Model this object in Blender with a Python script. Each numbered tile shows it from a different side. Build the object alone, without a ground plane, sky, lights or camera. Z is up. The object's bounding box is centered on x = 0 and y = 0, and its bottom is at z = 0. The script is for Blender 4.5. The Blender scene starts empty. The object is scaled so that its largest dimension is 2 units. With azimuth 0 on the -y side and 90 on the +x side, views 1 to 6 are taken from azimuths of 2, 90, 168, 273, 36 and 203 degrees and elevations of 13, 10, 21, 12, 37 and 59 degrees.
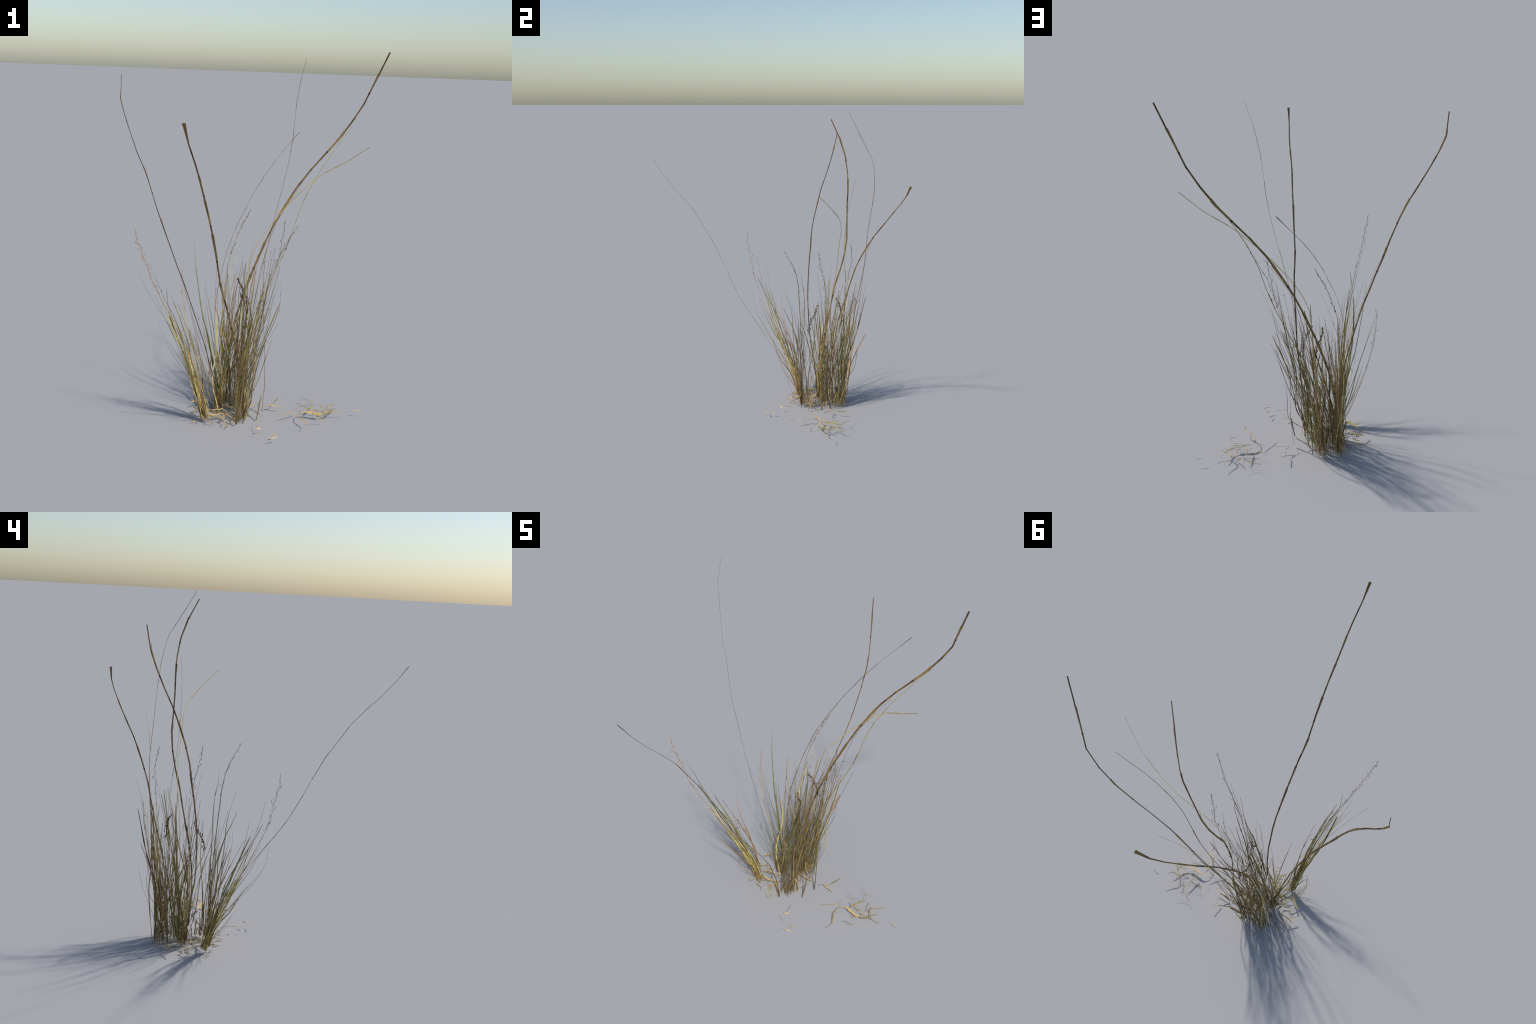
"""A tall dry grass clump: flattened old culms with sheathed nodes, fans of narrow
blades from six crowns, seed heads, and a scatter of fallen straw on the ground."""
import bpy, random, math
from mathutils import Vector, noise

random.seed(7)
R = random.Random(41)
V = Vector

# ------------------------------------------------------------------ materials
def lin(r, g, b):
    f = lambda c: (c / 255 / 12.92) if c <= 10.3 else ((c / 255 + 0.055) / 1.055) ** 2.4
    return (f(r), f(g), f(b), 1.0)

def plant_material(name, cols, scale=9.0, streak=160.0, translucent=0.0, rough=0.6, spots=None):
    """Blotches along the organ (low noise), fine fibre streaks, optional dark spots."""
    m = bpy.data.materials.new(name)
    m.use_nodes = True
    nt = m.node_tree
    nt.nodes.clear()
    N, L = nt.nodes.new, nt.links.new
    out = N("ShaderNodeOutputMaterial")
    bsdf = N("ShaderNodeBsdfPrincipled")
    bsdf.inputs["Roughness"].default_value = rough
    bsdf.inputs["Specular IOR Level"].default_value = 0.25
    tc = N("ShaderNodeTexCoord")
    info = N("ShaderNodeObjectInfo")
    add = N("ShaderNodeVectorMath"); add.operation = "ADD"
    mul = N("ShaderNodeMath"); mul.operation = "MULTIPLY"; mul.inputs[1].default_value = 37.0
    L(info.outputs["Random"], mul.inputs[0])
    L(tc.outputs["Object"], add.inputs[0]); L(mul.outputs[0], add.inputs[1])
    n1 = N("ShaderNodeTexNoise")
    n1.inputs["Scale"].default_value = scale
    n1.inputs["Detail"].default_value = 3.0
    n1.inputs["Roughness"].default_value = 0.6
    L(add.outputs[0], n1.inputs["Vector"])
    ramp = N("ShaderNodeValToRGB")
    el = ramp.color_ramp.elements
    stops = [0.30 + 0.40 * i / (len(cols) - 1) for i in range(len(cols))]
    el[0].position, el[0].color = stops[0], lin(*cols[0])
    el[1].position, el[1].color = stops[-1], lin(*cols[-1])
    for s, c in zip(stops[1:-1], cols[1:-1]):
        e = el.new(s); e.color = lin(*c)
    L(n1.outputs["Fac"], ramp.inputs["Fac"])
    # fibre streaks: fine across, stretched along z
    mp = N("ShaderNodeMapping")
    mp.inputs["Scale"].default_value = (streak * 3, streak * 3, streak * 0.12)
    L(tc.outputs["Object"], mp.inputs["Vector"])
    n2 = N("ShaderNodeTexNoise")
    n2.inputs["Scale"].default_value = 1.0
    n2.inputs["Detail"].default_value = 2.0
    L(mp.outputs[0], n2.inputs["Vector"])
    mr = N("ShaderNodeMapRange")
    mr.inputs["From Min"].default_value = 0.3; mr.inputs["From Max"].default_value = 0.7
    mr.inputs["To Min"].default_value = 0.62; mr.inputs["To Max"].default_value = 1.25
    L(n2.outputs["Fac"], mr.inputs["Value"])
    mx = N("ShaderNodeMix"); mx.data_type = "RGBA"; mx.blend_type = "MULTIPLY"
    mx.inputs["Factor"].default_value = 1.0
    L(ramp.outputs[0], mx.inputs["A"]); L(mr.outputs[0], mx.inputs["B"])
    col = mx.outputs["Result"]
    # every piece a little lighter or darker than its neighbour
    hv = N("ShaderNodeHueSaturation")
    mv = N("ShaderNodeMapRange")
    mv.inputs["To Min"].default_value = 0.72; mv.inputs["To Max"].default_value = 1.38
    L(info.outputs["Random"], mv.inputs["Value"]); L(mv.outputs[0], hv.inputs["Value"])
    L(col, hv.inputs["Color"]); col = hv.outputs[0]
    if spots:
        sp = N("ShaderNodeTexNoise")
        sp.inputs["Scale"].default_value = 34.0; sp.inputs["Detail"].default_value = 1.0
        L(tc.outputs["Object"], sp.inputs["Vector"])
        sr = N("ShaderNodeMapRange")
        sr.inputs["From Min"].default_value = 0.60; sr.inputs["From Max"].default_value = 0.66
        L(sp.outputs["Fac"], sr.inputs["Value"])
        sm = N("ShaderNodeMix"); sm.data_type = "RGBA"
        L(sr.outputs[0], sm.inputs["Factor"]); L(col, sm.inputs["A"])
        sm.inputs["B"].default_value = lin(*spots)
        col = sm.outputs["Result"]
    L(col, bsdf.inputs["Base Color"])
    bp = N("ShaderNodeBump")
    bp.inputs["Strength"].default_value = 0.25; bp.inputs["Distance"].default_value = 0.001
    L(n2.outputs["Fac"], bp.inputs["Height"]); L(bp.outputs[0], bsdf.inputs["Normal"])
    if translucent:
        tr = N("ShaderNodeBsdfTranslucent"); L(col, tr.inputs["Color"])
        ms = N("ShaderNodeMixShader"); ms.inputs[0].default_value = translucent
        L(bsdf.outputs[0], ms.inputs[1]); L(tr.outputs[0], ms.inputs[2])
        L(ms.outputs[0], out.inputs[0])
    else:
        L(bsdf.outputs[0], out.inputs[0])
    return m

MAT = {
    "culm":   plant_material("old_culm_bark", [(70, 52, 32), (116, 92, 56), (142, 114, 70), (92, 72, 44)], 14),
    "sheath": plant_material("dry_sheath", [(98, 80, 48), (138, 114, 72), (112, 98, 60)], 18),
    "node":   plant_material("dark_node", [(52, 38, 25), (78, 58, 38)], 40),
    "straw_culm": plant_material("straw_culm", [(150, 132, 70), (190, 172, 108), (160, 146, 78)], 10),
    "green_culm": plant_material("olive_culm", [(122, 112, 50), (158, 142, 70), (128, 106, 54)], 9),
    "tan":    plant_material("tan_blade", [(136, 110, 70), (172, 144, 96), (194, 166, 114)], 8, translucent=0.12),
    "brown":  plant_material("brown_blade", [(104, 86, 56), (142, 118, 76), (164, 138, 92)], 8, translucent=0.1),
    "dark":   plant_material("dark_blade", [(66, 52, 38), (100, 80, 54), (84, 66, 48)], 8, translucent=0.08),
    "green":  plant_material("green_blade", [(96, 108, 64), (124, 132, 80), (148, 144, 90)], 6, translucent=0.18),
    "olive":  plant_material("olive_blade", [(116, 108, 64), (146, 134, 84), (128, 126, 72)], 7, translucent=0.14),
    "yellow": plant_material("pale_yellow_blade", [(186, 168, 92), (222, 206, 132), (196, 182, 96)], 6, translucent=0.2),
    "mottled": plant_material("mottled_yellow_sheath", [(196, 188, 104), (222, 204, 124), (226, 204, 150)], 7, translucent=0.1, spots=(100, 82, 40)),
    "rust":   plant_material("rust_blade", [(156, 112, 78), (182, 134, 100), (164, 128, 88)], 7, translucent=0.1),
    "plum":   plant_material("plum_blade", [(78, 58, 50), (104, 80, 60), (92, 66, 58)], 8, translucent=0.1),
    "seed":   plant_material("seed_husk", [(66, 50, 34), (104, 82, 54), (130, 102, 66)], 30, translucent=0.1),
    "seed_pale": plant_material("pale_seed_husk", [(120, 92, 60), (164, 128, 84), (186, 150, 104)], 30, translucent=0.1),
    "litter": plant_material("fallen_straw", [(174, 142, 88), (210, 180, 122), (192, 162, 100)], 12, translucent=0.1),
    "litter_olive": plant_material("fallen_olive_straw", [(96, 92, 44), (156, 144, 66), (120, 116, 60)], 12, translucent=0.1),
    "crown":  plant_material("crown_sheath", [(104, 86, 56), (138, 116, 76), (158, 134, 90)], 16),
}

# ------------------------------------------------------------------ geometry helpers
def smooth_spine(pts, per=6):
    """Catmull-Rom through the control points; also arc-length parameter 0..1."""
    P = [V(p) for p in pts]
    if len(P) == 2:
        P = [P[0], (P[0] + P[1]) / 2, P[1]]
    E = [2 * P[0] - P[1]] + P + [2 * P[-1] - P[-2]]
    out = []
    for i in range(1, len(E) - 2):
        a, b, c, d = E[i - 1:i + 3]
        for k in range(per):
            t = k / per
            out.append(0.5 * ((2 * b) + (c - a) * t + (2 * a - 5 * b + 4 * c - d) * t * t
                              + (3 * b - a - 3 * c + d) * t ** 3))
    out.append(P[-1])
    s = [0.0]
    for i in range(1, len(out)):
        s.append(s[-1] + (out[i] - out[i - 1]).length)
    return out, [x / s[-1] for x in s], s[-1]

def straight_spine(pts, per=4):
    P = [V(p) for p in pts]
    out = [P[i].lerp(P[i + 1], k / per) for i in range(len(P) - 1) for k in range(per)] + [P[-1]]
    s = [0.0]
    for i in range(1, len(out)):
        s.append(s[-1] + (out[i] - out[i - 1]).length)
    return out, [x / s[-1] for x in s], s[-1]

def point_at(sp, par, t):
    for i in range(1, len(sp)):
        if par[i] >= t:
            k = (t - par[i - 1]) / max(par[i] - par[i - 1], 1e-9)
            return sp[i - 1].lerp(sp[i], k)
    return sp[-1]

# flattened cross-sections (width, thickness): a blade, and a slightly ridged dry culm
SECTION = {6: [(1, 0), (.72, 1), (-.72, 1), (-1, 0), (-.72, -1), (.72, -1)],
           8: [(1, 0), (.78, .85), (.15, 1), (-.6, .9), (-1, 0), (-.6, -.9), (.15, -1), (.78, -.85)]}

def ribbon_data(sp, par, width, thick, face, twist=0.0, sides=6, verts=None, faces=None):
    """Lens-section strip along spine sp. width(t), thick(t) in metres; face: width direction."""
    verts = [] if verts is None else verts
    faces = [] if faces is None else faces
    base = len(verts)
    n = len(sp)
    prev = None
    for i, p in enumerate(sp):
        t = (sp[min(i + 1, n - 1)] - sp[max(i - 1, 0)]).normalized()
        w = face - t * face.dot(t)
        if w.length < 0.15 and prev is not None:
            w = prev - t * prev.dot(t)
        if w.length < 1e-4:
            w = t.orthogonal()
        w.normalize()
        if prev is not None and w.dot(prev) < 0:
            w = -w
        prev = w
        nrm = t.cross(w)
        a0 = twist * par[i]
        w2 = w * math.cos(a0) + nrm * math.sin(a0)
        n2 = nrm * math.cos(a0) - w * math.sin(a0)
        hw, ht = width(par[i]) / 2, thick(par[i]) / 2
        for cx, cy in SECTION[sides]:
            verts.append(p + w2 * (hw * cx) + n2 * (ht * cy))
    for i in range(n - 1):
        for k in range(sides):
            a, b = base + i * sides + k, base + i * sides + (k + 1) % sides
            faces.append((a, b, b + sides, a + sides))
    faces.append(tuple(base + k for k in reversed(range(sides))))
    faces.append(tuple(base + (n - 1) * sides + k for k in range(sides)))
    return verts, faces

def make_object(name, verts, faces, mat, parent):
    me = bpy.data.meshes.new(name)
    me.from_pydata([tuple(v) for v in verts], [], faces)
    me.validate(); me.update()
    for p in me.polygons:
        p.use_smooth = False
    me.materials.append(MAT[mat])
    ob = bpy.data.objects.new(name, me)
    bpy.context.scene.collection.objects.link(ob)
    ob.parent = parent
    return ob

def empty(name, loc, label, category):
    ob = bpy.data.objects.new(name, None)
    ob.empty_display_size = 0.1
    bpy.context.scene.collection.objects.link(ob)
    ob["label"], ob["category"] = label, category
    return ob

CLUMP = empty("dry_grass_clump", (0, 0, 0),
              "tall sparse clump of dry brown grass with long bent stems", "grass")
LITTER = empty("straw_litter", (0, 0, 0),
               "loose pale yellow straw bits scattered on the ground", "straw")

def wobble(pts, amp, seed):
    """Small natural kinks on a resampled spine."""
    out = []
    for i, p in enumerate(pts):
        q = noise.noise_vector(V(p) * 14 + V((seed, seed * 2.3, 0)))
        out.append(V(p) + q * amp * min(1.0, i / 3))
    return out

SPINES = []

def blade(name, pts, w, mat, face=None, taper=0.75, tip=0.15, thin=0.22, kinks=0.0, twist=0.0, per=5, parent=None, ragged=0.4):
    """Narrow leaf blade, pts from base to tip; w = widest width in metres."""
    sp, par, ln = smooth_spine(pts, per)
    if kinks:
        sp = wobble(sp, kinks, R.uniform(0, 50))
    f = V(face) if face is not None else V((math.cos(R.uniform(0, 6.3)), math.sin(R.uniform(0, 6.3)), 0.1))
    sd = R.uniform(0, 90)
    def wd(t):
        grow = 0.55 + 0.45 * min(1, t / 0.25)
        fall = 1.0 if t < taper else 1 - (1 - tip) * ((t - taper) / (1 - taper)) ** 0.8
        torn = 1 + ragged * noise.noise(V((t * ln * 22 + sd, sd * 1.7, 3.1)))
        torn += ragged * 0.6 * noise.noise(V((t * ln * 70 + sd, 5.3, sd)))
        return max(0.0010, w * grow * fall * max(0.25, torn))
    def th(t):
        return max(0.0008, min(wd(t), w) * thin)
    v, fc = ribbon_data(sp, par, wd, th, f, twist)
    if parent is None:
        SPINES.append((sp, par, ln))
    return make_object(name, v, fc, mat, parent or CLUMP)

# ------------------------------------------------------------------ tall culms
def culm(pts, w, face, sheath_tops, mat="culm", flare=0.0, depth=0.17, tip_w=0.8, sheath_len=0.13,
         sheath_mat="sheath", nodes=True):
    """Old flowering stem, pts from tip to base. sheath_tops: arc fractions from the tip
    where a wrapping leaf sheath ends; a dark swollen node sits at each sheath's foot."""
    pts = list(reversed(pts))
    sp, par, ln = straight_spine(pts)
    sp = [p + noise.noise_vector(p * 9) * 0.0015 * math.sin(math.pi * q) for p, q in zip(sp, par)]
    f = V(face)
    def wd(t):
        u = 1 - t
        x = w * (tip_w + (1 - tip_w) * min(1, u / 0.4))
        if flare and u * ln < 0.10:
            x += flare * (1 - u * ln / 0.10) ** 1.3
        if t < 0.04:
            x *= 1.25
        return x * (1 + 0.16 * noise.noise(V((t * ln * 9, w * 900, 1.3))) + 0.10 * noise.noise(V((t * ln * 40, 2.1, w * 700))))
    d = lambda t: max(0.0010, min(wd(t), w * 1.2) * depth)
    v, fc = ribbon_data(sp, par, wd, d, f, sides=8)
    stem = make_object("stem", v, fc, mat, CLUMP)
    for u in sheath_tops:
        t1 = 1 - u
        t0 = max(0.005, t1 - sheath_len * R.uniform(0.8, 1.25) / ln)
        k = 9
        ss = [point_at(sp, par, t0 + (t1 - t0) * i / k) for i in range(k + 1)]
        spar = [i / k for i in range(k + 1)]
        off = V((R.uniform(-1, 1), R.uniform(-1, 1), 0)) * w * 0.12
        ss = [p + off * q for p, q in zip(ss, spar)]
        ww = wd((t0 + t1) / 2)
        v, fc = ribbon_data(ss, spar, lambda q: ww * (1.12 + 0.42 * q ** 2), lambda q: ww * depth * 1.25 + 0.0004, f, sides=8)
        # torn ligule: a small flap leaving the stem at the sheath mouth
        top = ss[-1]; axis = (ss[-1] - ss[-2]).normalized()
        sd = (f - axis * f.dot(axis)).normalized() * R.choice((-1, 1))
        lg = [top - axis * 0.010 + sd * ww * 0.35, top + sd * ww * 0.65, top + axis * 0.012 + sd * ww * R.uniform(0.7, 1.3)]
        ribbon_data(lg, [0, .5, 1], lambda q: ww * 0.45 * (1.1 - q), lambda q: 0.0012, sd, verts=v, faces=fc)
        make_object("leaf_sheath", v, fc, sheath_mat, stem)
        if nodes:
            q0, q1 = max(0.0, t0 - 0.004 / ln), min(1.0, t0 + 0.008 / ln)
            ss = [point_at(sp, par, q0 + (q1 - q0) * i / 5) for i in range(6)]
            v, fc = ribbon_data(ss, [i / 5 for i in range(6)],
                                lambda q: ww * (1.05 + 0.12 * math.sin(math.pi * q)),
                                lambda q: ww * depth * 1.3 + 0.0006, f, sides=8)
            make_object("stem_node", v, fc, "node", stem)
    return stem

# leaning far out to the right, the tallest
culm([(0.704, 0.402, 1.998), (0.669, 0.451, 1.907), (0.633, 0.501, 1.816), (0.599, 0.551, 1.727),
      (0.545, 0.572, 1.634), (0.484, 0.580, 1.542), (0.411, 0.578, 1.453), (0.334, 0.575, 1.360),
      (0.262, 0.571, 1.261), (0.198, 0.569, 1.154), (0.135, 0.568, 1.036), (0.082, 0.556, 0.912),
      (0.028, 0.536, 0.775), (-0.020, 0.521, 0.635), (-0.060, 0.502, 0.491), (-0.088, 0.486, 0.327),
      (-0.095, 0.463, 0.160), (-0.100, 0.438, 0.004)],
     0.0096, (1, 0.05, -0.4), [.06, .23, .43, .57, .66, .76])
# the one behind it, turned edge-on to the front
culm([(0.276, 0.329, 1.955), (0.250, 0.384, 1.840), (0.234, 0.423, 1.727), (0.228, 0.440, 1.620),
      (0.222, 0.444, 1.518), (0.206, 0.442, 1.412), (0.186, 0.444, 1.303), (0.162, 0.447, 1.191),
      (0.140, 0.435, 1.090), (0.117, 0.412, 0.984), (0.100, 0.382, 0.883), (0.095, 0.362, 0.775),
      (0.099, 0.340, 0.667), (0.106, 0.320, 0.563), (0.113, 0.305, 0.459), (0.123, 0.294, 0.336),
      (0.126, 0.293, 0.195), (0.119, 0.305, 0.020)],
     0.0084, (0.15, 1, 0.1), [.06, .2, .38, .53, .68])
# leaning back left, kinked near the tip
culm([(-0.705, 0.438, 1.837), (-0.703, 0.428, 1.775), (-0.705, 0.414, 1.715), (-0.680, 0.392, 1.636), (-0.640, 0.357, 1.537),
      (-0.597, 0.321, 1.441), (-0.548, 0.293, 1.344), (-0.509, 0.268, 1.247), (-0.473, 0.249, 1.147),
      (-0.436, 0.242, 1.046), (-0.395, 0.232, 0.944), (-0.356, 0.223, 0.843), (-0.315, 0.218, 0.740),
      (-0.277, 0.221, 0.635), (-0.241, 0.226, 0.525), (-0.205, 0.236, 0.416), (-0.175, 0.258, 0.293),
      (-0.140, 0.276, 0.165), (-0.110, 0.284, 0.030)],
     0.0088, (-0.575, 0.685, -0.25), [.05, .27, .42, .6], tip_w=0.7, depth=0.11)
# leaning out toward the front, tip splayed flat
culm([(-0.195, -0.837, 1.674), (-0.182, -0.778, 1.589), (-0.164, -0.713, 1.509), (-0.150, -0.641, 1.431),
      (-0.139, -0.569, 1.349), (-0.123, -0.508, 1.253), (-0.108, -0.444, 1.151), (-0.094, -0.386, 1.038),
      (-0.082, -0.329, 0.915), (-0.056, -0.269, 0.790), (-0.037, -0.198, 0.676), (-0.021, -0.119, 0.565),
      (-0.006, -0.048, 0.454), (-0.001, -0.002, 0.379), (0.001, 0.028, 0.305), (0.003, 0.060, 0.235),
      (-0.003, 0.096, 0.125), (-0.016, 0.134, 0.010)],
     0.0080, (1, 0.12, 0.0), [.15, .23, .33, .47, .57, .65], flare=0.010, depth=0.13)
# leaning out to the back, tip splayed flat
culm([(0.256, 0.833, 1.540), (0.204, 0.816, 1.476), (0.157, 0.787, 1.418), (0.114, 0.752, 1.362),
      (0.074, 0.715, 1.303), (0.038, 0.676, 1.243), (0.002, 0.637, 1.181), (-0.031, 0.602, 1.112),
      (-0.065, 0.568, 1.040), (-0.096, 0.536, 0.962), (-0.121, 0.512, 0.877), (-0.143, 0.488, 0.790),
      (-0.159, 0.465, 0.700), (-0.174, 0.425, 0.565), (-0.172, 0.405, 0.430), (-0.155, 0.392, 0.25), (-0.138, 0.388, 0.015)],
     0.0068, (0.06, 0.94, -0.34), [.14, .21, .32, .44, .6], flare=0.011, depth=0.13)
# two thin straw-coloured culms arching right
culm([(0.534, 0.461, 1.607), (0.483, 0.449, 1.532), (0.428, 0.436, 1.450), (0.374, 0.427, 1.362),
      (0.319, 0.422, 1.259), (0.276, 0.423, 1.148), (0.243, 0.429, 1.025), (0.200, 0.444, 0.901),
      (0.132, 0.447, 0.741), (0.071, 0.439, 0.612), (0.02, 0.436, 0.45), (-0.01, 0.43, 0.22), (-0.02, 0.43, 0.015)],
     0.0036, (1, 0.5, 0), [.2, .4, .62], mat="green_culm", depth=0.4, sheath_len=0.08, sheath_mat="green_culm", tip_w=0.6)
culm([(0.618, 0.237, 1.522), (0.569, 0.276, 1.482), (0.520, 0.314, 1.441), (0.464, 0.344, 1.405),
      (0.403, 0.373, 1.366), (0.350, 0.391, 1.324), (0.295, 0.402, 1.271), (0.241, 0.398, 1.211),
      (0.189, 0.395, 1.150), (0.138, 0.394, 1.085), (0.089, 0.394, 1.017), (0.048, 0.389, 0.940),
      (0.015, 0.377, 0.854), (0.003, 0.362, 0.740), (-0.01, 0.35, 0.5), (-0.03, 0.345, 0.25), (-0.045, 0.34, 0.02)],
     0.0040, (0.8, -0.6, 0), [.12, .33], mat="straw_culm", depth=0.4, sheath_len=0.09, sheath_mat="straw_culm", tip_w=1.0, nodes=False)

# ------------------------------------------------------------------ crowns (where the fans of blades rise)
CROWN = {
    "front":  V((0.005, 0.190, 0.010)),
    "left":   V((-0.188, 0.168, 0.015)),
    "rear":   V((-0.010, 0.430, 0.008)),
    "back":   V((-0.115, 0.440, 0.004)),
    "middle": V((-0.120, 0.310, 0.012)),
    "core":   V((-0.040, 0.350, 0.012)),
}

def base_of(crown, r=0.028):
    c = CROWN[crown]
    a, q = R.uniform(0, 6.283), r * math.sqrt(R.random())
    return V((c.x + q * math.cos(a), c.y + q * math.sin(a), max(0.0, c.z + R.uniform(-0.004, 0.02))))

# ------------------------------------------------------------------ blades that stand out one by one
def rising(crown, pts, w, mat, **kw):
    """pts run from tip downward; the crown's foot is added."""
    p = [V(q) for q in pts]
    b = base_of(crown, 0.022)
    low = p[-1]
    if low.z > 0.16:
        mid = b.lerp(low, 0.5)
        side = (low - b); side.z = 0
        mid -= side * 0.10
        p.append(mid)
    p.append(b)
    return blade("leaf_blade", list(reversed(p)), w, mat, **kw)

# left fan
rising("left", [(-0.406, -0.158, 0.820), (-0.376, -0.130, 0.745), (-0.343, -0.098, 0.671), (-0.281, -0.025, 0.500), (-0.232, 0.055, 0.332)], 0.0055, "tan", face=(1, .4, 0))
rising("left", [(-0.352, -0.112, 0.69), (-0.281, -0.020, 0.500), (-0.236, 0.055, 0.345)], 0.0080, "mottled", face=(1, .4, 0), taper=.5)
for tp, w in (((-0.262, -0.005, 0.44), .016), ((-0.236, 0.060, 0.30), .020), ((-0.222, 0.110, 0.20), .018)):
    rising("left", [tp, V(tp).lerp(V((-0.195, .175, .03)), .5)], w, "mottled", face=(.81, .58, 0), taper=.35, tip=.25, thin=.12)
rising("left", [(-0.513, -0.072, 0.877), (-0.467, -0.058, 0.788), (-0.417, -0.040, 0.696), (-0.368, -0.011, 0.606), (-0.320, 0.016, 0.514), (-0.26, 0.07, 0.34)], 0.0036, "olive", face=(.2, 1, 0))
rising("left", [(-0.361, -0.134, 0.826), (-0.361, -0.118, 0.791), (-0.360, -0.100, 0.752), (-0.356, -0.085, 0.716), (-0.335, -0.060, 0.640), (-0.27, 0.02, .42)], 0.0040, "brown", taper=.95, tip=.8)
rising("left", [(-0.462, -0.146, 0.972), (-0.424, -0.129, 0.892), (-0.394, -0.108, 0.809), (-0.363, -0.082, 0.727), (-0.330, -0.054, 0.650), (-0.27, 0.03, .43)], 0.0045, "green", taper=.55, tip=.1)
rising("left", [(-0.406, -0.178, 0.725), (-0.395, -0.169, 0.685), (-0.379, -0.160, 0.615), (-0.33, -0.09, .47)], 0.0030, "tan")
rising("left", [(-0.350, -0.083, 0.788), (-0.322, -0.050, 0.70), (-0.285, 0.000, .55)], 0.0034, "green")
rising("left", [(-0.424, -0.079, 0.773), (-0.408, -0.072, 0.730), (-0.372, -0.055, 0.632), (-0.33, -0.03, 0.53), (-0.27, 0.05, .33)], 0.0026, "olive")
rising("left", [(-0.268, 0.032, 0.742), (-0.260, 0.032, 0.672), (-0.249, 0.041, 0.599), (-0.232, 0.057, 0.526), (-0.212, 0.095, 0.400), (-0.195, .13, .22)], 0.0038, "rust")
rising("left", [(-0.261, 0.017, 0.569), (-0.238, 0.048, 0.515), (-0.215, 0.085, 0.42)], 0.0032, "rust")
rising("left", [(-0.359, -0.128, 0.655), (-0.325, -0.080, 0.56), (-0.280, -0.015, .44)], 0.0052, "green")
rising("left", [(-0.354, -0.139, 0.555), (-0.329, -0.101, 0.506), (-0.27, -0.01, .36)], 0.0030, "green")
rising("left", [(-0.301, -0.064, 0.449), (-0.280, -0.045, 0.425), (-0.24, 0.03, 0.30)], 0.0030, "rust")
rising("left", [(-0.262, 0.000, 0.288), (-0.231, 0.055, 0.19)], 0.0034, "rust")
rising("left", [(-0.245, 0.028, 0.200), (-0.218, 0.070, 0.150)], 0.0040, "rust")
rising("left", [(-0.30, -0.03, 0.62), (-0.262, 0.025, 0.49), (-0.225, 0.085, .3)], 0.0050, "yellow", taper=.5)
# front fan
rising("front", [(0.130, 0.071, 0.518), (0.107, 0.098, 0.440), (0.089, 0.115, 0.361), (0.074, 0.123, 0.283), (0.063, 0.139, 0.203), (0.056, 0.151, 0.121)], 0.0058, "plum", face=(.6, -.6, 0), taper=.95, tip=.7)
rising("front", [(0.211, 0.048, 0.866), (0.188, 0.069, 0.816), (0.167, 0.084, 0.762), (0.149, 0.094, 0.716), (0.135, 0.103, 0.648), (0.125, 0.110, 0.50), (.09, .14, .3)], 0.0036, "brown", face=(0, 1, 0))
rising("front", [(0.272, 0.039, 1.137), (0.233, 0.080, 1.067), (0.197, 0.114, 0.990), (0.160, 0.135, 0.90), (0.126, 0.145, 0.78), (0.09, 0.16, 0.55), (.05, .175, .3)], 0.0040, "brown", face=(0, 1, 0), kinks=.003)
rising("front", [(0.162, 0.158, 0.999), (0.144, 0.160, 0.947), (0.137, 0.166, 0.894), (0.130, 0.175, 0.844), (0.12, 0.181, 0.74), (.09, .18, .5)], 0.0036, "brown", face=(0, 1, 0))
rising("front", [(0.141, 0.158, 0.937), (0.135, 0.163, 0.882), (0.129, 0.178, 0.815), (.11, .18, .68), (.07, .18, .4)], 0.0046, "brown")
rising("front", [(0.163, 0.092, 0.515), (0.150, 0.110, 0.474), (0.130, 0.117, 0.400), (.09, .15, .25)], 0.0046, "brown")
rising("front", [(0.125, 0.202, 0.358), (0.127, 0.219, 0.307), (0.126, 0.229, 0.262), (0.118, 0.222, 0.13)], 0.0044, "brown")
rising("front", [(0.017, 0.125, 0.675), (0.008, 0.138, 0.633), (0.003, 0.145, 0.589), (0.002, 0.144, 0.50), (-0.001, 0.145, 0.38)], 0.0042, "dark")
blade("leaf_blade", [(0.090, 0.217, 0.005), (0.098, 0.218, 0.050), (0.104, 0.219, 0.096), (0.114, 0.217, 0.168)], 0.0085, "brown", face=(1, .6, 0), taper=.55)
# middle fan
rising("middle", [(-0.291, 0.387, 0.962), (-0.279, 0.368, 0.828), (-0.258, 0.359, 0.692), (-0.234, 0.350, 0.557), (-0.198, 0.339, 0.426), (-0.160, .325, .25)], 0.0125, "green", face=(.8, .5, 0), taper=.35, tip=.10, thin=.14)
rising("middle", [(0.015, 0.31, 0.74), (-0.010, 0.300, 0.640), (-0.044, 0.301, 0.497), (-0.065, 0.309, 0.405), (-0.089, 0.323, 0.308), (-0.107, 0.335, 0.19)], 0.0120, "green", face=(.85, .4, 0), taper=.5, tip=.15, thin=.14)
rising("middle", [(-0.355, 0.368, 0.796), (-0.352, 0.366, 0.719), (-0.347, 0.353, 0.637), (-0.334, 0.346, 0.559), (-0.27, .34, .36)], 0.0030, "tan")
rising("middle", [(-0.351, 0.373, 0.771), (-0.333, 0.346, 0.692), (-0.298, 0.335, 0.58), (-0.23, .325, .37)], 0.0036, "olive")
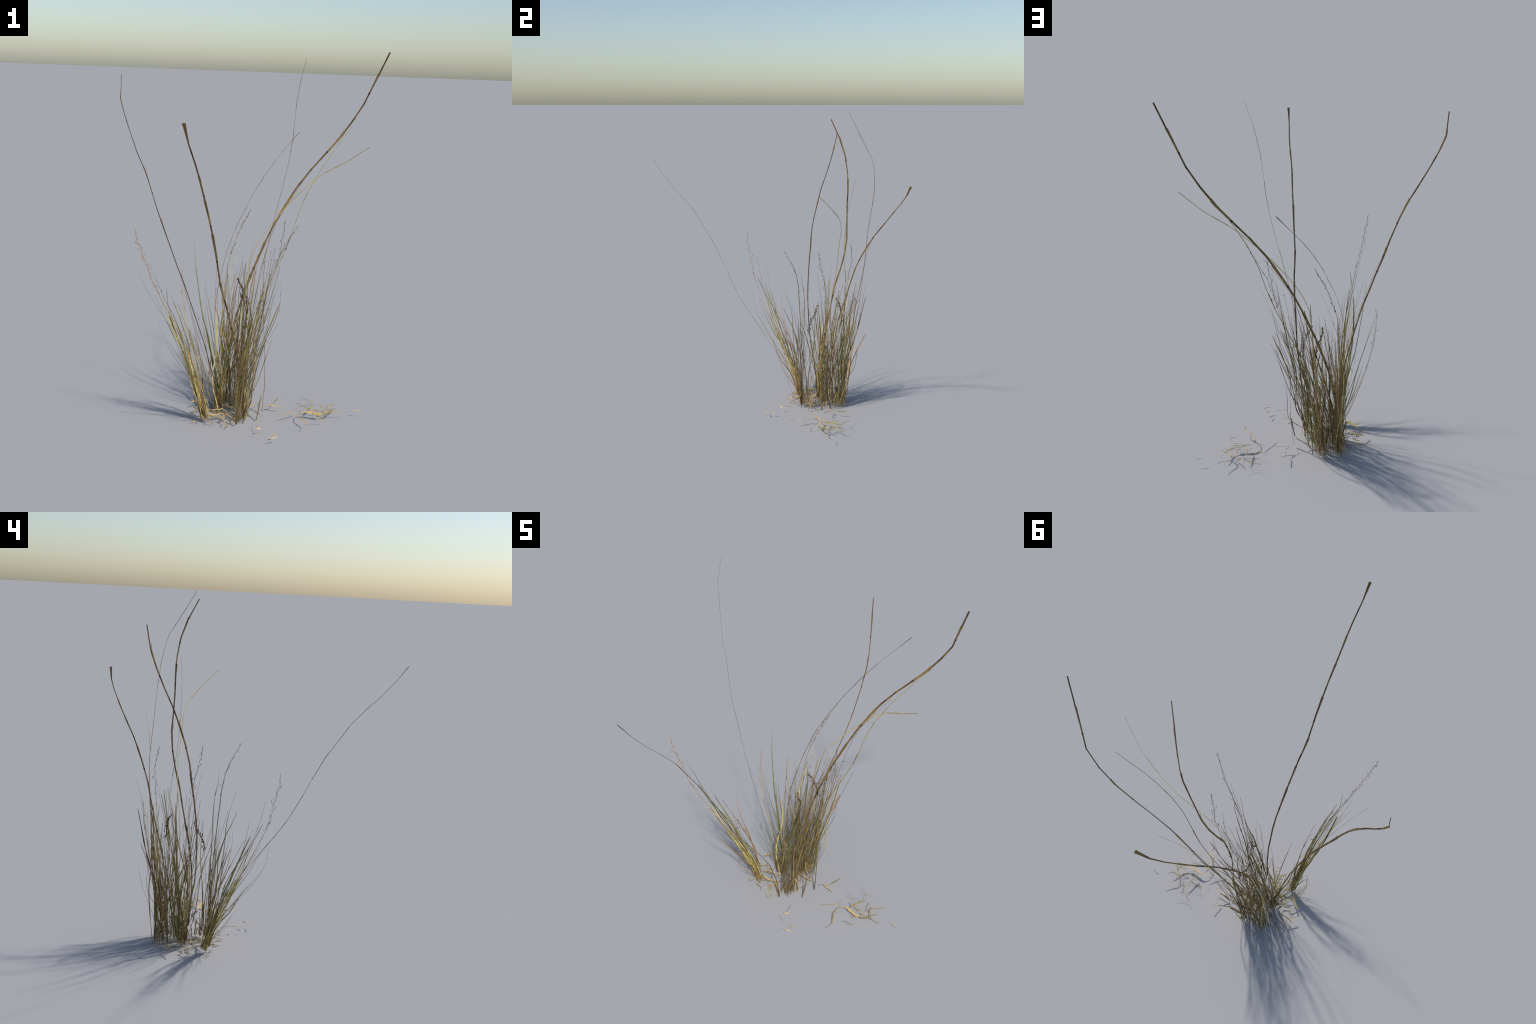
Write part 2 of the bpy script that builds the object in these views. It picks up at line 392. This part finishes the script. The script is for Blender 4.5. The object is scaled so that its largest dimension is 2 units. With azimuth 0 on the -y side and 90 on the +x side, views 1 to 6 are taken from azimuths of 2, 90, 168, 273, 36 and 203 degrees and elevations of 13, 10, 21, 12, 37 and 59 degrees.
rising("middle", [(-0.224, 0.358, 0.709), (-0.213, 0.353, 0.628), (-0.200, 0.350, 0.546), (-0.181, 0.350, 0.446)], 0.0036, "olive")
rising("middle", [(-0.208, 0.206, 0.780), (-0.190, 0.215, 0.68), (-0.160, 0.25, 0.5)], 0.0042, "green")
rising("middle", [(-0.166, 0.363, 0.855), (-0.164, 0.361, 0.771), (-0.163, 0.355, 0.637), (-0.156, 0.344, 0.506), (-0.14, 0.33, 0.34)], 0.0044, "tan", taper=.9, tip=.5)
for tp in ((-0.285, 0.22, 0.50), (-0.30, 0.30, 0.46), (-0.262, 0.192, 0.493), (-0.27, 0.36, 0.38), (-0.31, 0.25, 0.36), (-0.24, 0.40, 0.50), (-0.255, 0.27, 0.60)):
    m = V((-0.14, 0.31, 0)).lerp(V(tp), .5); m.z = tp[2] * .52
    rising("middle", [tp, m], R.uniform(.003, .0045), R.choice(("olive", "brown", "green", "tan")))
# back fan
rising("back", [(-0.113, 0.459, 0.826), (-0.109, 0.467, 0.756), (-0.112, 0.464, 0.690), (-0.118, .462, .6), (-0.13, 0.458, .44)], 0.0050, "tan", taper=.9, tip=.5)
rising("back", [(-0.034, 0.448, 0.973), (-0.064, 0.482, 0.875), (-0.091, 0.479, 0.789), (-0.111, 0.477, 0.706), (-0.125, 0.470, 0.615), (-0.137, 0.460, 0.480)], 0.0062, "yellow", taper=.55, tip=.1, face=(.8, .3, 0))
rising("back", [(0.024, 0.529, 0.867), (-0.003, 0.533, 0.816), (-0.027, 0.527, 0.765), (-0.047, 0.518, 0.717), (-0.061, 0.510, 0.669), (-0.085, .48, .5)], 0.0042, "tan")
# rear fan
rising("rear", [(0.063, 0.595, 0.540), (0.049, 0.562, 0.464), (0.033, 0.530, 0.389), (0.018, 0.50, 0.30), (0.004, 0.468, 0.17)], 0.0075, "rust", face=(0.5, 0.5, 0.3), taper=.97, tip=.8)
rising("rear", [(0.287, 0.628, 1.273), (0.236, 0.599, 1.190), (0.187, 0.578, 1.113), (0.154, 0.570, 1.054), (0.11, 0.560, 0.93), (.06, .54, .7), (.02, .49, .4)], 0.0032, "brown")
rising("rear", [(0.028, 0.627, 0.936), (0.013, 0.589, 0.839), (0.007, 0.574, 0.749), (0.001, 0.563, 0.66), (-0.005, .52, .45)], 0.0040, "tan")
rising("rear", [(0.05, 0.60, 0.80), (0.045, 0.565, 0.72), (0.03, 0.545, 0.60), (0.005, .49, .3)], 0.0046, "tan")
# core fan
rising("core", [(0.122, 0.337, 0.817), (0.106, 0.326, 0.756), (0.090, 0.320, 0.690), (0.06, 0.325, .55), (0.01, .34, .3)], 0.0044, "brown")
rising("core", [(0.196, 0.326, 0.738), (0.193, 0.328, 0.66), (0.18, 0.33, 0.58), (.12, .335, .42)], 0.0032, "brown")
rising("core", [(0.154, 0.258, 0.967), (0.148, 0.275, 0.89), (0.13, 0.29, 0.78), (.09, .31, .55)], 0.0038, "brown")

# ------------------------------------------------------------------ seed heads
def spikelet(p, d, ln, w, verts, faces):
    d = d.normalized()
    sp = [p + d * ln * q for q in (0, .25, .55, .8, 1)]
    prof = [0.35, 0.9, 1.0, 0.6, 0.15]
    f = V((R.uniform(-1, 1), R.uniform(-1, 1), R.uniform(-1, 1)))
    ribbon_data(sp, [0, .25, .55, .8, 1], lambda q: w * prof[min(4, int(q * 4 + .5))],
                lambda q: w * 0.5 * prof[min(4, int(q * 4 + .5))], f, verts=verts, faces=faces)

def seed_head(pts, start, count, spread, mat, stem_mat, ln=0.017, w=0.0032, stem_w=0.0018, foot=None):
    """Rachis pts tip->down; spikelets sit on the top `start` fraction of it."""
    P = [V(q) for q in pts]
    if foot:
        b = base_of(foot, 0.02)
        P += [P[-1].lerp(b, 0.5), b]
    sp, par, total = smooth_spine(list(reversed(P)), 6)
    v, fc = ribbon_data(sp, par, lambda t: stem_w * (1 - 0.45 * t), lambda t: stem_w * 0.6 * (1 - 0.4 * t), V((1, .3, 0)))
    st = make_object("flower_stalk", v, fc, stem_mat, CLUMP)
    v, fc = [], []
    for i in range(count):
        t = 1 - start * (i + R.random()) / count
        p = point_at(sp, par, t)
        ax = (point_at(sp, par, min(1, t + .02)) - point_at(sp, par, max(0, t - .02))).normalized()
        side = V((R.gauss(0, 1), R.gauss(0, 1), R.gauss(0, .4)))
        side -= ax * side.dot(ax); side.normalize()
        r = spread * R.random() ** 1.5 * (0.35 + 0.65 * min(1, (1 - t) / start * 1.6))
        q = p + side * r + ax * r * 0.8
        if r > 0.006:      # thread-like branch
            ribbon_data([p, p.lerp(q, .5) + ax * .002, q], [0, .5, 1], lambda x: 0.0009, lambda x: 0.0007, side, verts=v, faces=fc)
        spikelet(q, ax + side * R.uniform(0, .3), ln * R.uniform(.6, 1.3), w * R.uniform(.7, 1.2), v, fc)
    head = make_object("seed_head", v, fc, mat, st)
    head["kind"] = "stuff"

seed_head([(-0.500, -0.215, 1.127), (-0.490, -0.212, 1.07), (-0.458, -0.192, 0.976), (-0.436, -0.178, 0.90), (-0.408, -0.160, 0.825), (-0.343, -0.098, 0.671), (-0.281, -0.025, 0.500)],
          .30, 34, .018, "seed_pale", "tan", foot="left", stem_w=.0026)
seed_head([(0.004, 0.489, 1.124), (-0.022, 0.498, 1.07), (-0.049, 0.502, 1.015), (-0.078, 0.49, 0.93), (-0.108, 0.478, 0.82), (-0.13, .465, .60)],
          .25, 22, .012, "seed", "olive", foot="back", stem_w=.0036)
seed_head([(0.199, 0.266, 1.113), (0.200, 0.272, 1.070), (0.191, 0.281, 1.026), (0.186, 0.289, 0.978), (0.178, 0.306, 0.905), (.14, .32, .74), (.07, .34, .45)],
          .24, 26, .018, "seed", "brown", foot="core", stem_w=.0026)
seed_head([(0.268, 0.045, 1.13), (0.236, 0.083, 1.067), (0.200, 0.117, 0.990), (0.16, .135, .9), (.12, .15, .75)],
          .35, 10, .014, "seed", "brown", foot="front", w=.0026)
seed_head([(0.13, 0.31, 0.93), (0.115, .32, .82), (.09, .33, .62)],
          .35, 12, .018, "seed", "brown", foot="core", w=.0026)
# two dense dark tassels inside the clump
seed_head([(-0.045, 0.405, 0.748), (-0.025, 0.424, 0.70), (0.005, 0.436, 0.63), (0.0, .435, .5)],
          .24, 40, .016, "seed", "dark", foot="rear", ln=.018, w=.0056)
seed_head([(-0.020, 0.272, 0.698), (0.008, 0.245, 0.636), (0.016, 0.216, 0.573), (0.012, .205, .45)],
          .28, 36, .014, "seed", "dark", foot="front", ln=.018, w=.0056)
seed_head([(-0.353, 0.370, 0.80), (-0.350, 0.366, 0.73), (-0.34, .352, .62), (-0.29, .34, .42)],
          .3, 10, .010, "seed_pale", "tan", foot="middle", stem_w=.0014)

# ------------------------------------------------------------------ the mass of the clump: fans of blades
#  crown, tip centre (x, y) at reach height, reach height, spread of tips, count, base radius, palette
def stray_root():
    """Anywhere in the footprint; the ground between left and front tufts stays bare."""
    while True:
        b = V((R.uniform(-.165, .050), R.uniform(.18, .47), R.uniform(0, .03)))
        if b.y > .285 or b.x > -.035:
            return b

FANS = [
    ("front",  (0.125, 0.135), 0.74, 0.045, 27, 0.042, "bttdooptt"),
    ("rear",   (0.075, 0.520), 0.86, 0.048, 38, 0.042, "bttdoogtyt"),
    ("back",   (-0.095, 0.475), 0.82, 0.050, 34, 0.042, "bttoogtd"),
    ("middle", (-0.190, 0.340), 0.70, 0.052, 27, 0.042, "ttbooggyt"),
    ("left",   (-0.345, -0.075), 0.70, 0.028, 20, 0.026, "ttytybogt"),
    ("core",   (0.090, 0.345), 0.82, 0.055, 26, 0.050, "bttdogt"),
]
PAL = {"b": "brown", "t": "tan", "d": "dark", "o": "olive", "g": "green", "y": "yellow", "r": "rust", "p": "plum"}
for crown, tipc, reach, spread, count, rad, pal in FANS:
    c = CROWN[crown]
    lean = V((tipc[0] - c.x, tipc[1] - c.y, 0))
    plane = R.uniform(0, math.pi)
    for i in range(count):
        b = base_of(crown, rad)
        if crown != "left" and R.random() < 0.28:      # stray root between the crowns
            b = stray_root()
        h = reach * (0.26 + 0.80 * R.random() ** 0.9)
        k = h / reach
        tip = V(((c.x + b.x) / 2, (c.y + b.y) / 2, 0)) + lean * (k ** 1.25) + V((R.gauss(0, spread), R.gauss(0, spread), 0)) * (0.55 + 0.6 * k)
        tip.z = h
        m1 = b.lerp(tip, 0.34); m2 = b.lerp(tip, 0.68)
        bow = (tip - b); bow.z = 0
        m1 -= bow * 0.10; m2 -= bow * 0.09
        jit = 0.013
        m1 += V((R.gauss(0, jit), R.gauss(0, jit), 0)); m2 += V((R.gauss(0, jit), R.gauss(0, jit), 0))
        a = plane + R.choice((0, 1.05, 2.1)) + R.gauss(0, 0.25)
        w = R.choice((0.0028, 0.0036, 0.0045, 0.0056, 0.0072)) * (0.8 + 0.25 * k)
        blade("leaf_blade", [b, m1, m2, tip], w, PAL[R.choice(pal)], face=(math.cos(a), math.sin(a), 0),
              taper=R.uniform(.55, .92), tip=R.uniform(.2, .6), kinks=R.choice((.0015, .003, .0045)), twist=R.uniform(-.6, .6), ragged=R.uniform(.35, .95))

# broad withered sheaths wrapped round the foot of every crown
for crown, (lx, ly), n in (("front", (.10, -.04), 5), ("left", (-.22, -.30), 4), ("rear", (.06, .08), 5),
                           ("back", (0.0, .05), 4), ("middle", (-.12, .03), 5), ("core", (.10, 0), 3)):
    c = CROWN[crown]
    for i in range(n):
        b = base_of(crown, 0.036); b.z = max(0.0, b.z - .008)
        h = R.uniform(.07, .18)
        tip = b + V((lx * h + R.gauss(0, .012), ly * h + R.gauss(0, .012), h))
        a = R.uniform(0, math.pi)
        blade("basal_sheath", [b, b.lerp(tip, .5) + V((R.gauss(0, .004), R.gauss(0, .004), 0)), tip], R.uniform(.007, .013),
              R.choice(("crown", "crown", "brown", "tan")), face=(math.cos(a), math.sin(a), 0), taper=.45, tip=.2, thin=.16)

for i in range(46):
    b = stray_root()
    h = R.uniform(.03, .13)
    a, q = R.uniform(0, 6.28), R.uniform(0, .55) * h
    tip = b + V((math.cos(a) * q, math.sin(a) * q, h))
    blade("broken_stub", [b, b.lerp(tip, .5) + V((R.gauss(0, .004), R.gauss(0, .004), 0)), tip], R.uniform(.003, .007),
          R.choice(("crown", "tan", "brown", "yellow", "litter")), taper=.8, tip=.5, ragged=.7)

# torn fibres, hooked stubs and husks clinging to the blades
groups = {"seed": ([], []), "tan": ([], []), "dark": ([], [])}
tall = [q for q in SPINES if q[2] > 0.3]
for i in range(230):
    sp, par, ln = R.choice(tall)
    t = R.uniform(.25, .97)
    p = point_at(sp, par, t)
    ax = (point_at(sp, par, min(1, t + .03)) - point_at(sp, par, max(0, t - .03))).normalized()
    side = V((R.gauss(0, 1), R.gauss(0, 1), R.gauss(0, .3))); side -= ax * side.dot(ax); side.normalize()
    v, fc = groups[R.choice(("seed", "seed", "tan", "dark"))]
    l = R.uniform(.008, .030)
    bend = R.uniform(-.6, 1.0)
    path = [p, p + ax * l * .45 + side * l * .25, p + ax * l * (.45 + .4 * bend) + side * l * R.uniform(.5, .9)]
    if R.random() < .45:
        path = [p + side * .002, p + ax * l * .5 + side * .004, p + ax * l + side * R.uniform(.002, .008)]
    w0 = R.uniform(.0014, .0032)
    ribbon_data(path, [0, .5, 1], lambda q: w0 * (1.15 - .7 * q), lambda q: w0 * .4, side, verts=v, faces=fc)
for m, (v, fc) in groups.items():
    ob = make_object("chaff", v, fc, m, CLUMP)
    ob["kind"] = "stuff"

# ------------------------------------------------------------------ fallen straw
def straw(path, w, mat="litter", z=0.041, lift=0.004, taper=.8):
    w *= 0.95
    pts = []
    for i, (x, y) in enumerate(path):
        pts.append((x, y, z + lift * math.sin(i * 1.7 + x * 20)))
    return blade("straw", pts, w, mat, face=(0.3, 0.5, 0.15) if len(path) > 4 else (path[0][1] - path[-1][1], path[-1][0] - path[0][0], 0.1),
                 taper=taper, tip=.4, thin=.14, per=4, parent=LITTER, kinks=.0022, ragged=.6)

straw([(0.356, 0.075), (0.356, 0.090), (0.358, 0.115), (0.361, 0.138), (0.349, 0.158), (0.336, 0.181), (0.321, 0.201),
       (0.321, 0.226), (0.329, 0.255), (0.342, 0.275), (0.364, 0.283), (0.379, 0.295)], .0060)
straw([(0.351, 0.283), (0.391, 0.276), (0.422, 0.268), (0.452, 0.262)], .0150, taper=.9)
straw([(0.450, 0.262), (0.484, 0.284), (0.508, 0.317), (0.531, 0.349)], .0085, "litter_olive", taper=.3)
straw([(0.399, 0.268), (0.419, 0.247), (0.449, 0.229)], .0038, "litter_olive")
straw([(0.378, 0.297), (0.382, 0.319), (0.389, 0.342), (0.394, 0.352)], .0085, taper=.9)
straw([(0.394, 0.355), (0.375, 0.360), (0.345, 0.360), (0.311, 0.356)], .0060)
straw([(0.387, 0.324), (0.394, 0.355), (0.401, 0.381), (0.410, 0.398)], .0060, "litter_olive")
straw([(0.382, 0.395), (0.386, 0.376)], .0040, "litter_olive")
straw([(0.356, 0.321), (0.384, 0.319), (0.414, 0.313), (0.439, 0.304)], .0048)
straw([(0.225, 0.209), (0.266, 0.239), (0.294, 0.263), (0.314, 0.285)], .0046, "tan")
straw([(0.157, 0.354), (0.195, 0.346), (0.235, 0.340)], .0050)
straw([(0.148, 0.352), (0.170, 0.369), (0.182, 0.381)], .0056)
straw([(0.184, 0.394), (0.193, 0.428), (0.204, 0.461)], .0060, "litter_olive")
straw([(0.130, 0.338), (0.138, 0.354)], .0050, "tan")
straw([(0.539, 0.427), (0.516, 0.402), (0.485, 0.377), (0.477, 0.359), (0.489, 0.330), (0.509, 0.299), (0.525, 0.295), (0.564, 0.299), (0.580, 0.314)], .0055)
straw([(0.459, 0.393), (0.443, 0.399), (0.455, 0.360), (0.475, 0.319)], .0034)
straw([(0.630, 0.337), (0.653, 0.335), (0.673, 0.327)], .0042)
straw([(0.449, 0.293), (0.464, 0.306), (0.483, 0.319)], .0042)
straw([(0.449, 0.293), (0.482, 0.297)], .0042)
straw([(0.359, 0.444), (0.369, 0.432)], .0046)
straw([(0.343, 0.224), (0.340, 0.198)], .0036, "tan")
straw([(0.164, -0.071), (0.184, -0.075), (0.214, -0.062)], .0052)
straw([(0.186, -0.037), (0.206, -0.017)], .0060)
straw([(0.102, 0.018), (0.122, 0.039)], .0056)
straw([(0.109, 0.036), (0.098, 0.075), (0.093, 0.107)], .0030)
straw([(0.087, -0.010), (0.141, -0.035)], .0020, "tan")
# mat of straw under the clump
straw([(-0.090, 0.339), (-0.045, 0.343), (0.019, 0.338), (0.079, 0.337)], .0085, taper=.95)
straw([(-0.154, 0.334), (-0.088, 0.309), (-0.038, 0.282)], .0070)
straw([(-0.287, 0.334), (-0.259, 0.356), (-0.245, 0.378)], .0055)
straw([(-0.177, 0.182), (-0.137, 0.186), (-0.091, 0.189), (-0.029, 0.137)], .0078)
straw([(-0.127, 0.160), (-0.132, 0.135), (-0.124, 0.087)], .0055)
straw([(-0.109, 0.143), (-0.083, 0.171), (-0.066, 0.194)], .0050)
straw([(-0.092, 0.140), (-0.078, 0.158)], .0050)
straw([(-0.040, 0.095), (-0.031, 0.108)], .0050)
straw([(-0.192, 0.129), (-0.163, 0.110), (-0.169, 0.140), (-0.180, 0.173)], .0050)
straw([(-0.120, 0.255), (-0.099, 0.272)], .0050)
straw([(-0.193, 0.235), (-0.161, 0.251), (-0.123, 0.252)], .0055)
straw([(-0.164, 0.248), (-0.125, 0.209), (-0.124, 0.169)], .0055)
straw([(-0.217, 0.218), (-0.249, 0.253), (-0.265, 0.274)], .0160, "mottled", taper=.7)
straw([(-0.034, 0.137), (-0.068, 0.168), (-0.087, 0.195)], .0090)
straw([(-0.152, 0.191), (-0.184, 0.187)], .0085)
straw([(-0.172, 0.249), (-0.190, 0.233)], .0085)
straw([(-0.189, 0.342), (-0.233, 0.350), (-0.251, 0.355), (-0.279, 0.365)], .0055)
straw([(-0.199, 0.435), (-0.225, 0.441), (-0.251, 0.464)], .0055)
straw([(0.011, 0.393), (-0.022, 0.413)], .0060)
straw([(-0.025, 0.343), (-0.063, 0.345)], .0070)
straw([(-0.236, 0.348), (-0.239, 0.385)], .0070)
straw([(-0.261, 0.338), (-0.285, 0.328)], .0050)
for i in range(40):
    x, y = R.uniform(-.25, .03), R.uniform(.10, .44)
    a, l = R.uniform(0, 3.14), R.uniform(.012, .045)
    dx, dy = math.cos(a) * l, math.sin(a) * l
    straw([(x - dx, y - dy), (x - dx * .3 + R.gauss(0, .009), y - dy * .3 + R.gauss(0, .009)), (x + dx * .4 + R.gauss(0, .007), y + dy * .4 + R.gauss(0, .007)), (x + dx, y + dy)], R.uniform(.0028, .0055),
          R.choice(("litter", "litter", "tan", "litter_olive")), z=R.uniform(.006, .04), lift=.003)
# fine curled twigs in the heap beside the clump
for i in range(16):
    x, y = R.gauss(.43, .065), R.gauss(.325, .05)
    a, l = R.uniform(0, 6.28), R.uniform(.012, .032)
    c = R.uniform(-1.6, 1.6)
    path = [(x, y)]
    for k in range(3):
        x, y = x + l * math.cos(a), y + l * math.sin(a)
        path.append((x, y)); a += c * .6
    straw(path, R.uniform(.0016, .0032), R.choice(("litter", "litter", "tan", "litter_olive")), z=R.uniform(.030, .05))
